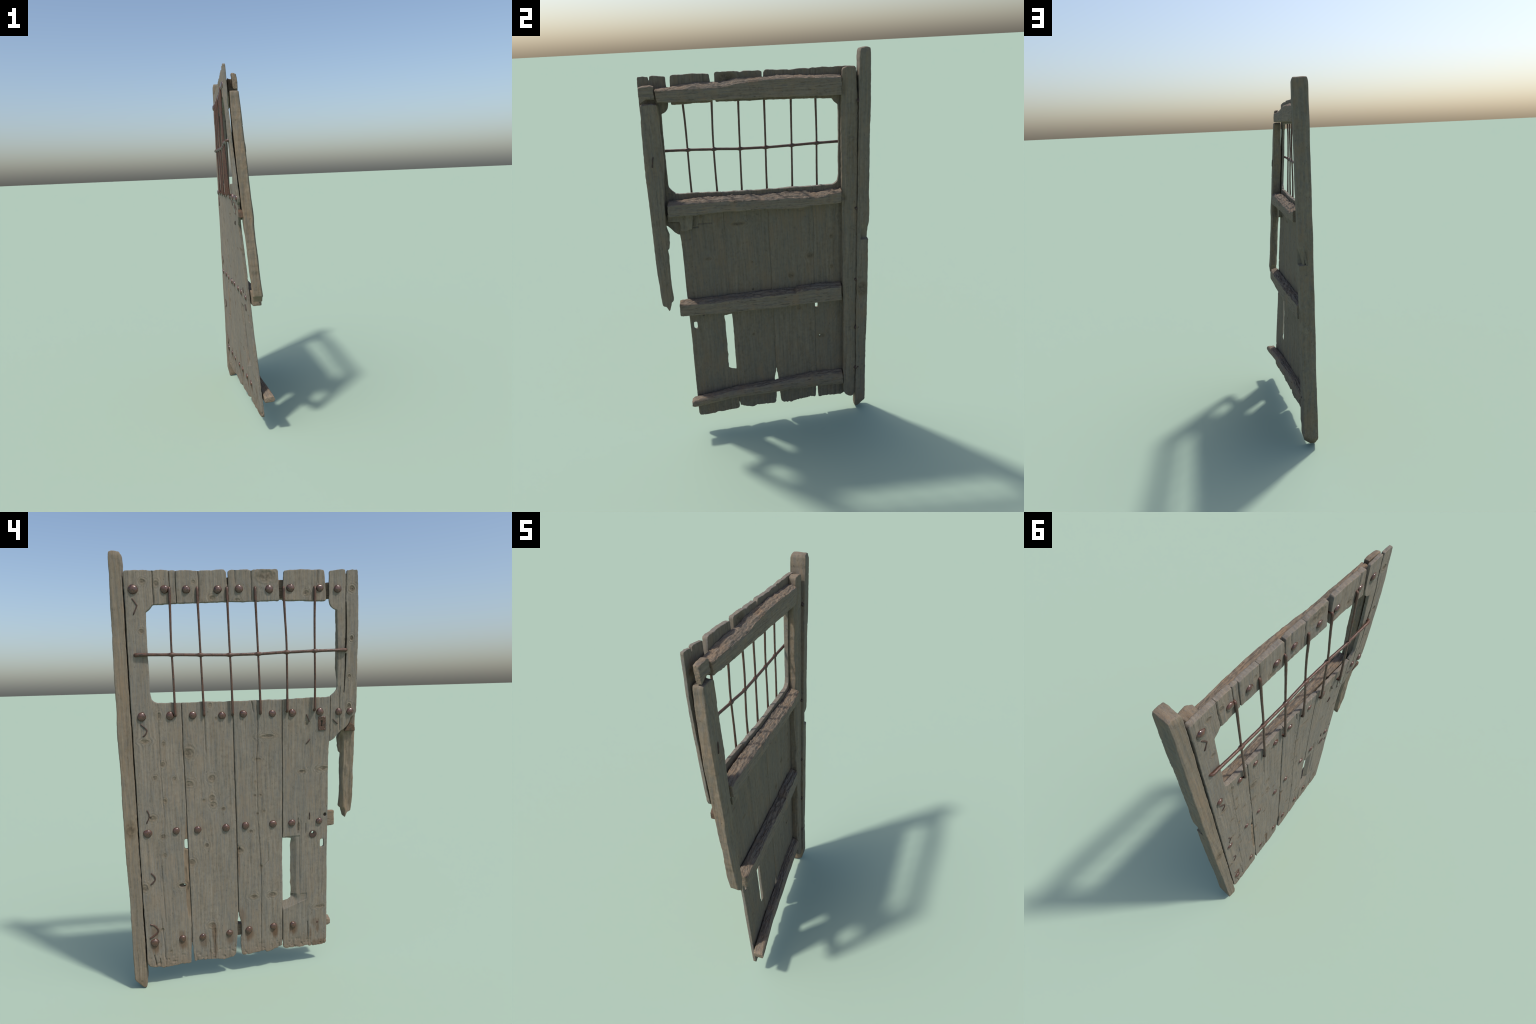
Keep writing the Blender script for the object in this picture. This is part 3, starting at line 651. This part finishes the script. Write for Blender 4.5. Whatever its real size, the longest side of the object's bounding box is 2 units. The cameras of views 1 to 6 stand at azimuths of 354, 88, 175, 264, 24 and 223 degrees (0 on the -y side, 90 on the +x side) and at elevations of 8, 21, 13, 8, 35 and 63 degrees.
# window grille: upright bars pass through swollen eyes of the cross bar
BAR_Z = (1.80, 1.71, 1.60, 1.45, 1.325)
BAR_Y = [(.2935, .2950, .2965, .2945, .2943), (.1740, .1727, .1713, .1687, .1662), (.0444, .0431, .0412, .0378, .0364),
         (-.0800, -.0828, -.0860, -.0895, -.0918), (-.2072, -.2115, -.2160, -.2172, -.2161), (-.3470, -.3446, -.3446, -.3460, -.3454)]
BAR_W = [(-.0100, -.0113, -.0129, -.0115, -.0125), (-.0100, -.0109, -.0133, -.0115, -.0115), (-.0105, -.0114, -.0120, -.0138, -.0160),
         (-.0085, -.0055, -.0065, -.0132, -.0145), (-.0105, -.0121, -.0160, -.0165, -.0195), (-.0140, -.0185, -.0210, -.0225, -.0245)]
CROSS = [(.2962, 1.560, -.0138), (.1706, 1.557, -.0143), (.0405, 1.555, -.0142), (-.0868, 1.557, -.0118), (-.2164, 1.562, -.0155), (-.3448, 1.565, -.0208)]
BOT = [1.294, 1.292, 1.290, 1.291, 1.296, 1.298]
for i, (ys, ws, zb) in enumerate(zip(BAR_Y, BAR_W, BOT)):
    yt, yb = ys[0], ys[-1]
    pts = [(.010, yt, 1.842), (-.004, yt, 1.8435), (ws[0]+.001, yt, 1.838)] + list(zip(ws, ys, BAR_Z)) + [(ws[-1], yb, zb+.007), (ws[-1]*.6, yb, zb), (.010, yb, zb-.001)]
    rad = [.0056]*3+[.0058, .0050, .0047, .0048, .0055, .0058, .0062, .0060]
    rod('bar', pts, rad, bar_rust, seed=300+i, on_face=False)
HB = [(.012, .453, 1.5605), (-.002, .4535, 1.561), (-.0100, .447, 1.562), (-.0110, .425, 1.562), (-.0125, .37, 1.5612)]
HR = [.0075, .0085, .0078, .0074, .0068]
for (yc, zc, wc), (yn, zn, wn) in zip(CROSS, CROSS[1:]+[(-.47, 1.5672, -.0205)]):
    for dy, r in ((.020, .0066), (.011, .0078), (.004, .0098), (-.004, .0098), (-.011, .0078), (-.020, .0066)):
        HB.append((wc, yc+dy, zc+dy*(zc-zn)/(yc-yn)*.5)); HR.append(r)
    HB.append(((wc+wn)/2, (yc+yn)/2, (zc+zn)/2)); HR.append(.0066)
HB += [(-.0205, -.455, 1.567), (-.0200, -.484, 1.5675), (-.0140, -.4925, 1.568), (.004, -.4935, 1.568)]; HR += [.0070, .0075, .0075, .0070]
rod('cross_bar', HB, HR, bar_rust, step=.003, seed=320, on_face=False)

# clenched nails lying on the face
NAILS = [([(.453, 1.799), (.436, 1.774), (.4362, 1.766), (.450, 1.735)], .0028), ([(.447, 1.2586), (.433, 1.2466), (.4224, 1.232), (.429, 1.215), (.440, 1.2056)], .0028),
         ([(.442, .866), (.434, .840), (.447, .808)], .0028), ([(.434, .840), (.426, .834)], .0020), ([(.4394, .566), (.426, .549), (.4253, .532), (.4438, .513)], .0032),
         ([(.457, .3156), (.441, .3103), (.4244, .287), (.428, .2715), (.462, .247)], .0036), ([(-.309, 1.276), (-.321, 1.246)], .0022), ([(-.3256, 1.1595), (-.3085, 1.142)], .0022), ([(-.437, 1.2504), (-.4576, 1.230)], .0020),
         ([(-.3255, .800), (-.325, .772)], .0016)]
for i, (pl, r) in enumerate(NAILS):
    pts = [(.002, *pl[0])]+[(-.0036-.0006*(j % 2), *q) for j, q in enumerate(pl)]+[(.004, *pl[-1])]
    rod('bent_nail', pts, [r]*len(pts), nail_rust if i != 5 else bar_rust, seg=10, step=.004, lump=.25, seed=340+i)

# nails of the post seam on the back, rusted to lumps
for i, z in enumerate((1.7605, 1.2304, .8356, .5438, .2876)):
    rod('nail_head', [(.050, .4900, z), (.0660, .4900, z+.001), (.0715, .4925, z+.003)], [.009, .0125, .0045], nail_rust, seg=14, step=.002, lump=.45, seed=360+i, on_face=False)
    rod('nail_head', [(.056, .4975, z+.004), (.0690, .5000, z+.004), (.0730, .4975, z+.003)], [.006, .0075, .0025], nail_rust, seg=12, step=.002, lump=.4, seed=380+i, on_face=False)
rod('bent_nail', [(.058, -.503, 1.553), (.0640, -.505, 1.551), (.0650, -.509, 1.527), (.0640, -.512, 1.508), (.058, -.512, 1.507)], [.003]*5, nail_rust, seg=10, step=.004, lump=.2, seed=399, on_face=False)

def plate(name, outline, holes, w0, w1, mat, vox=.0011):
    me, P, Nn = slab(outline, holes, w0, w1, vox=vox, smooth=2)
    P = P + Nn*(fbm(P[:, 1]*160, P[:, 2]*160, P[:, 0]*160, 9, 2)*.0004)[:, None]
    P[:, 0] += bow(P[:, 1], P[:, 2])-.0022
    return finish(me, P, name, mat, door)
def circle(y, z, r, n=32, rz=None): return [(y+r*math.cos(t), z+(rz or r)*math.sin(t)) for t in np.linspace(0, 2*math.pi, n, endpoint=False)]
plate('keyhole_plate', [(-.3642, 1.2660), (-.4010, 1.2668), (-.4016, 1.2010), (-.3655, 1.2005)], [keyhole], -.0030, .0010, rust)
for (y, z) in ((-.3945, 1.2605), (-.3710, 1.2610), (-.3940, 1.2065), (-.3715, 1.2065)):
    ob = bpy.data.objects.new('plate_nail', RIV[0]); ob.location = (front(y, z)+bow(y, z)-.0052, y, z); ob.scale = (.0028, .0036, .0036)
    COL.objects.link(ob); ob.parent = door
plate('escutcheon_ring', circle(-.3412, .6925, .0192), [disc_hole], -.0035, .0012, nail_rust)
plate('tenon_wedge', [(-.4950, 1.1930), (-.5100, 1.2185), (-.5200, 1.2330), (-.5430, 1.2200), (-.5460, 1.1925)], [], -.0020, .0200,
      iron('rotten_wedge', base=(0.095, 0.056, 0.034), orange=(0.14, 0.075, 0.04), dark=(0.045, 0.034, 0.024), amount=.5, rough=.8), vox=.002)
# rust-ringed hole where a rivet is lost
rod('rivet_stub', [(.008, -.3655, .2200), (-.0018, -.3655, .2200), (-.0032, -.3655, .2200)], [.006, .006, .0035], bar_rust, seg=14, step=.001, lump=.3, seed=410)
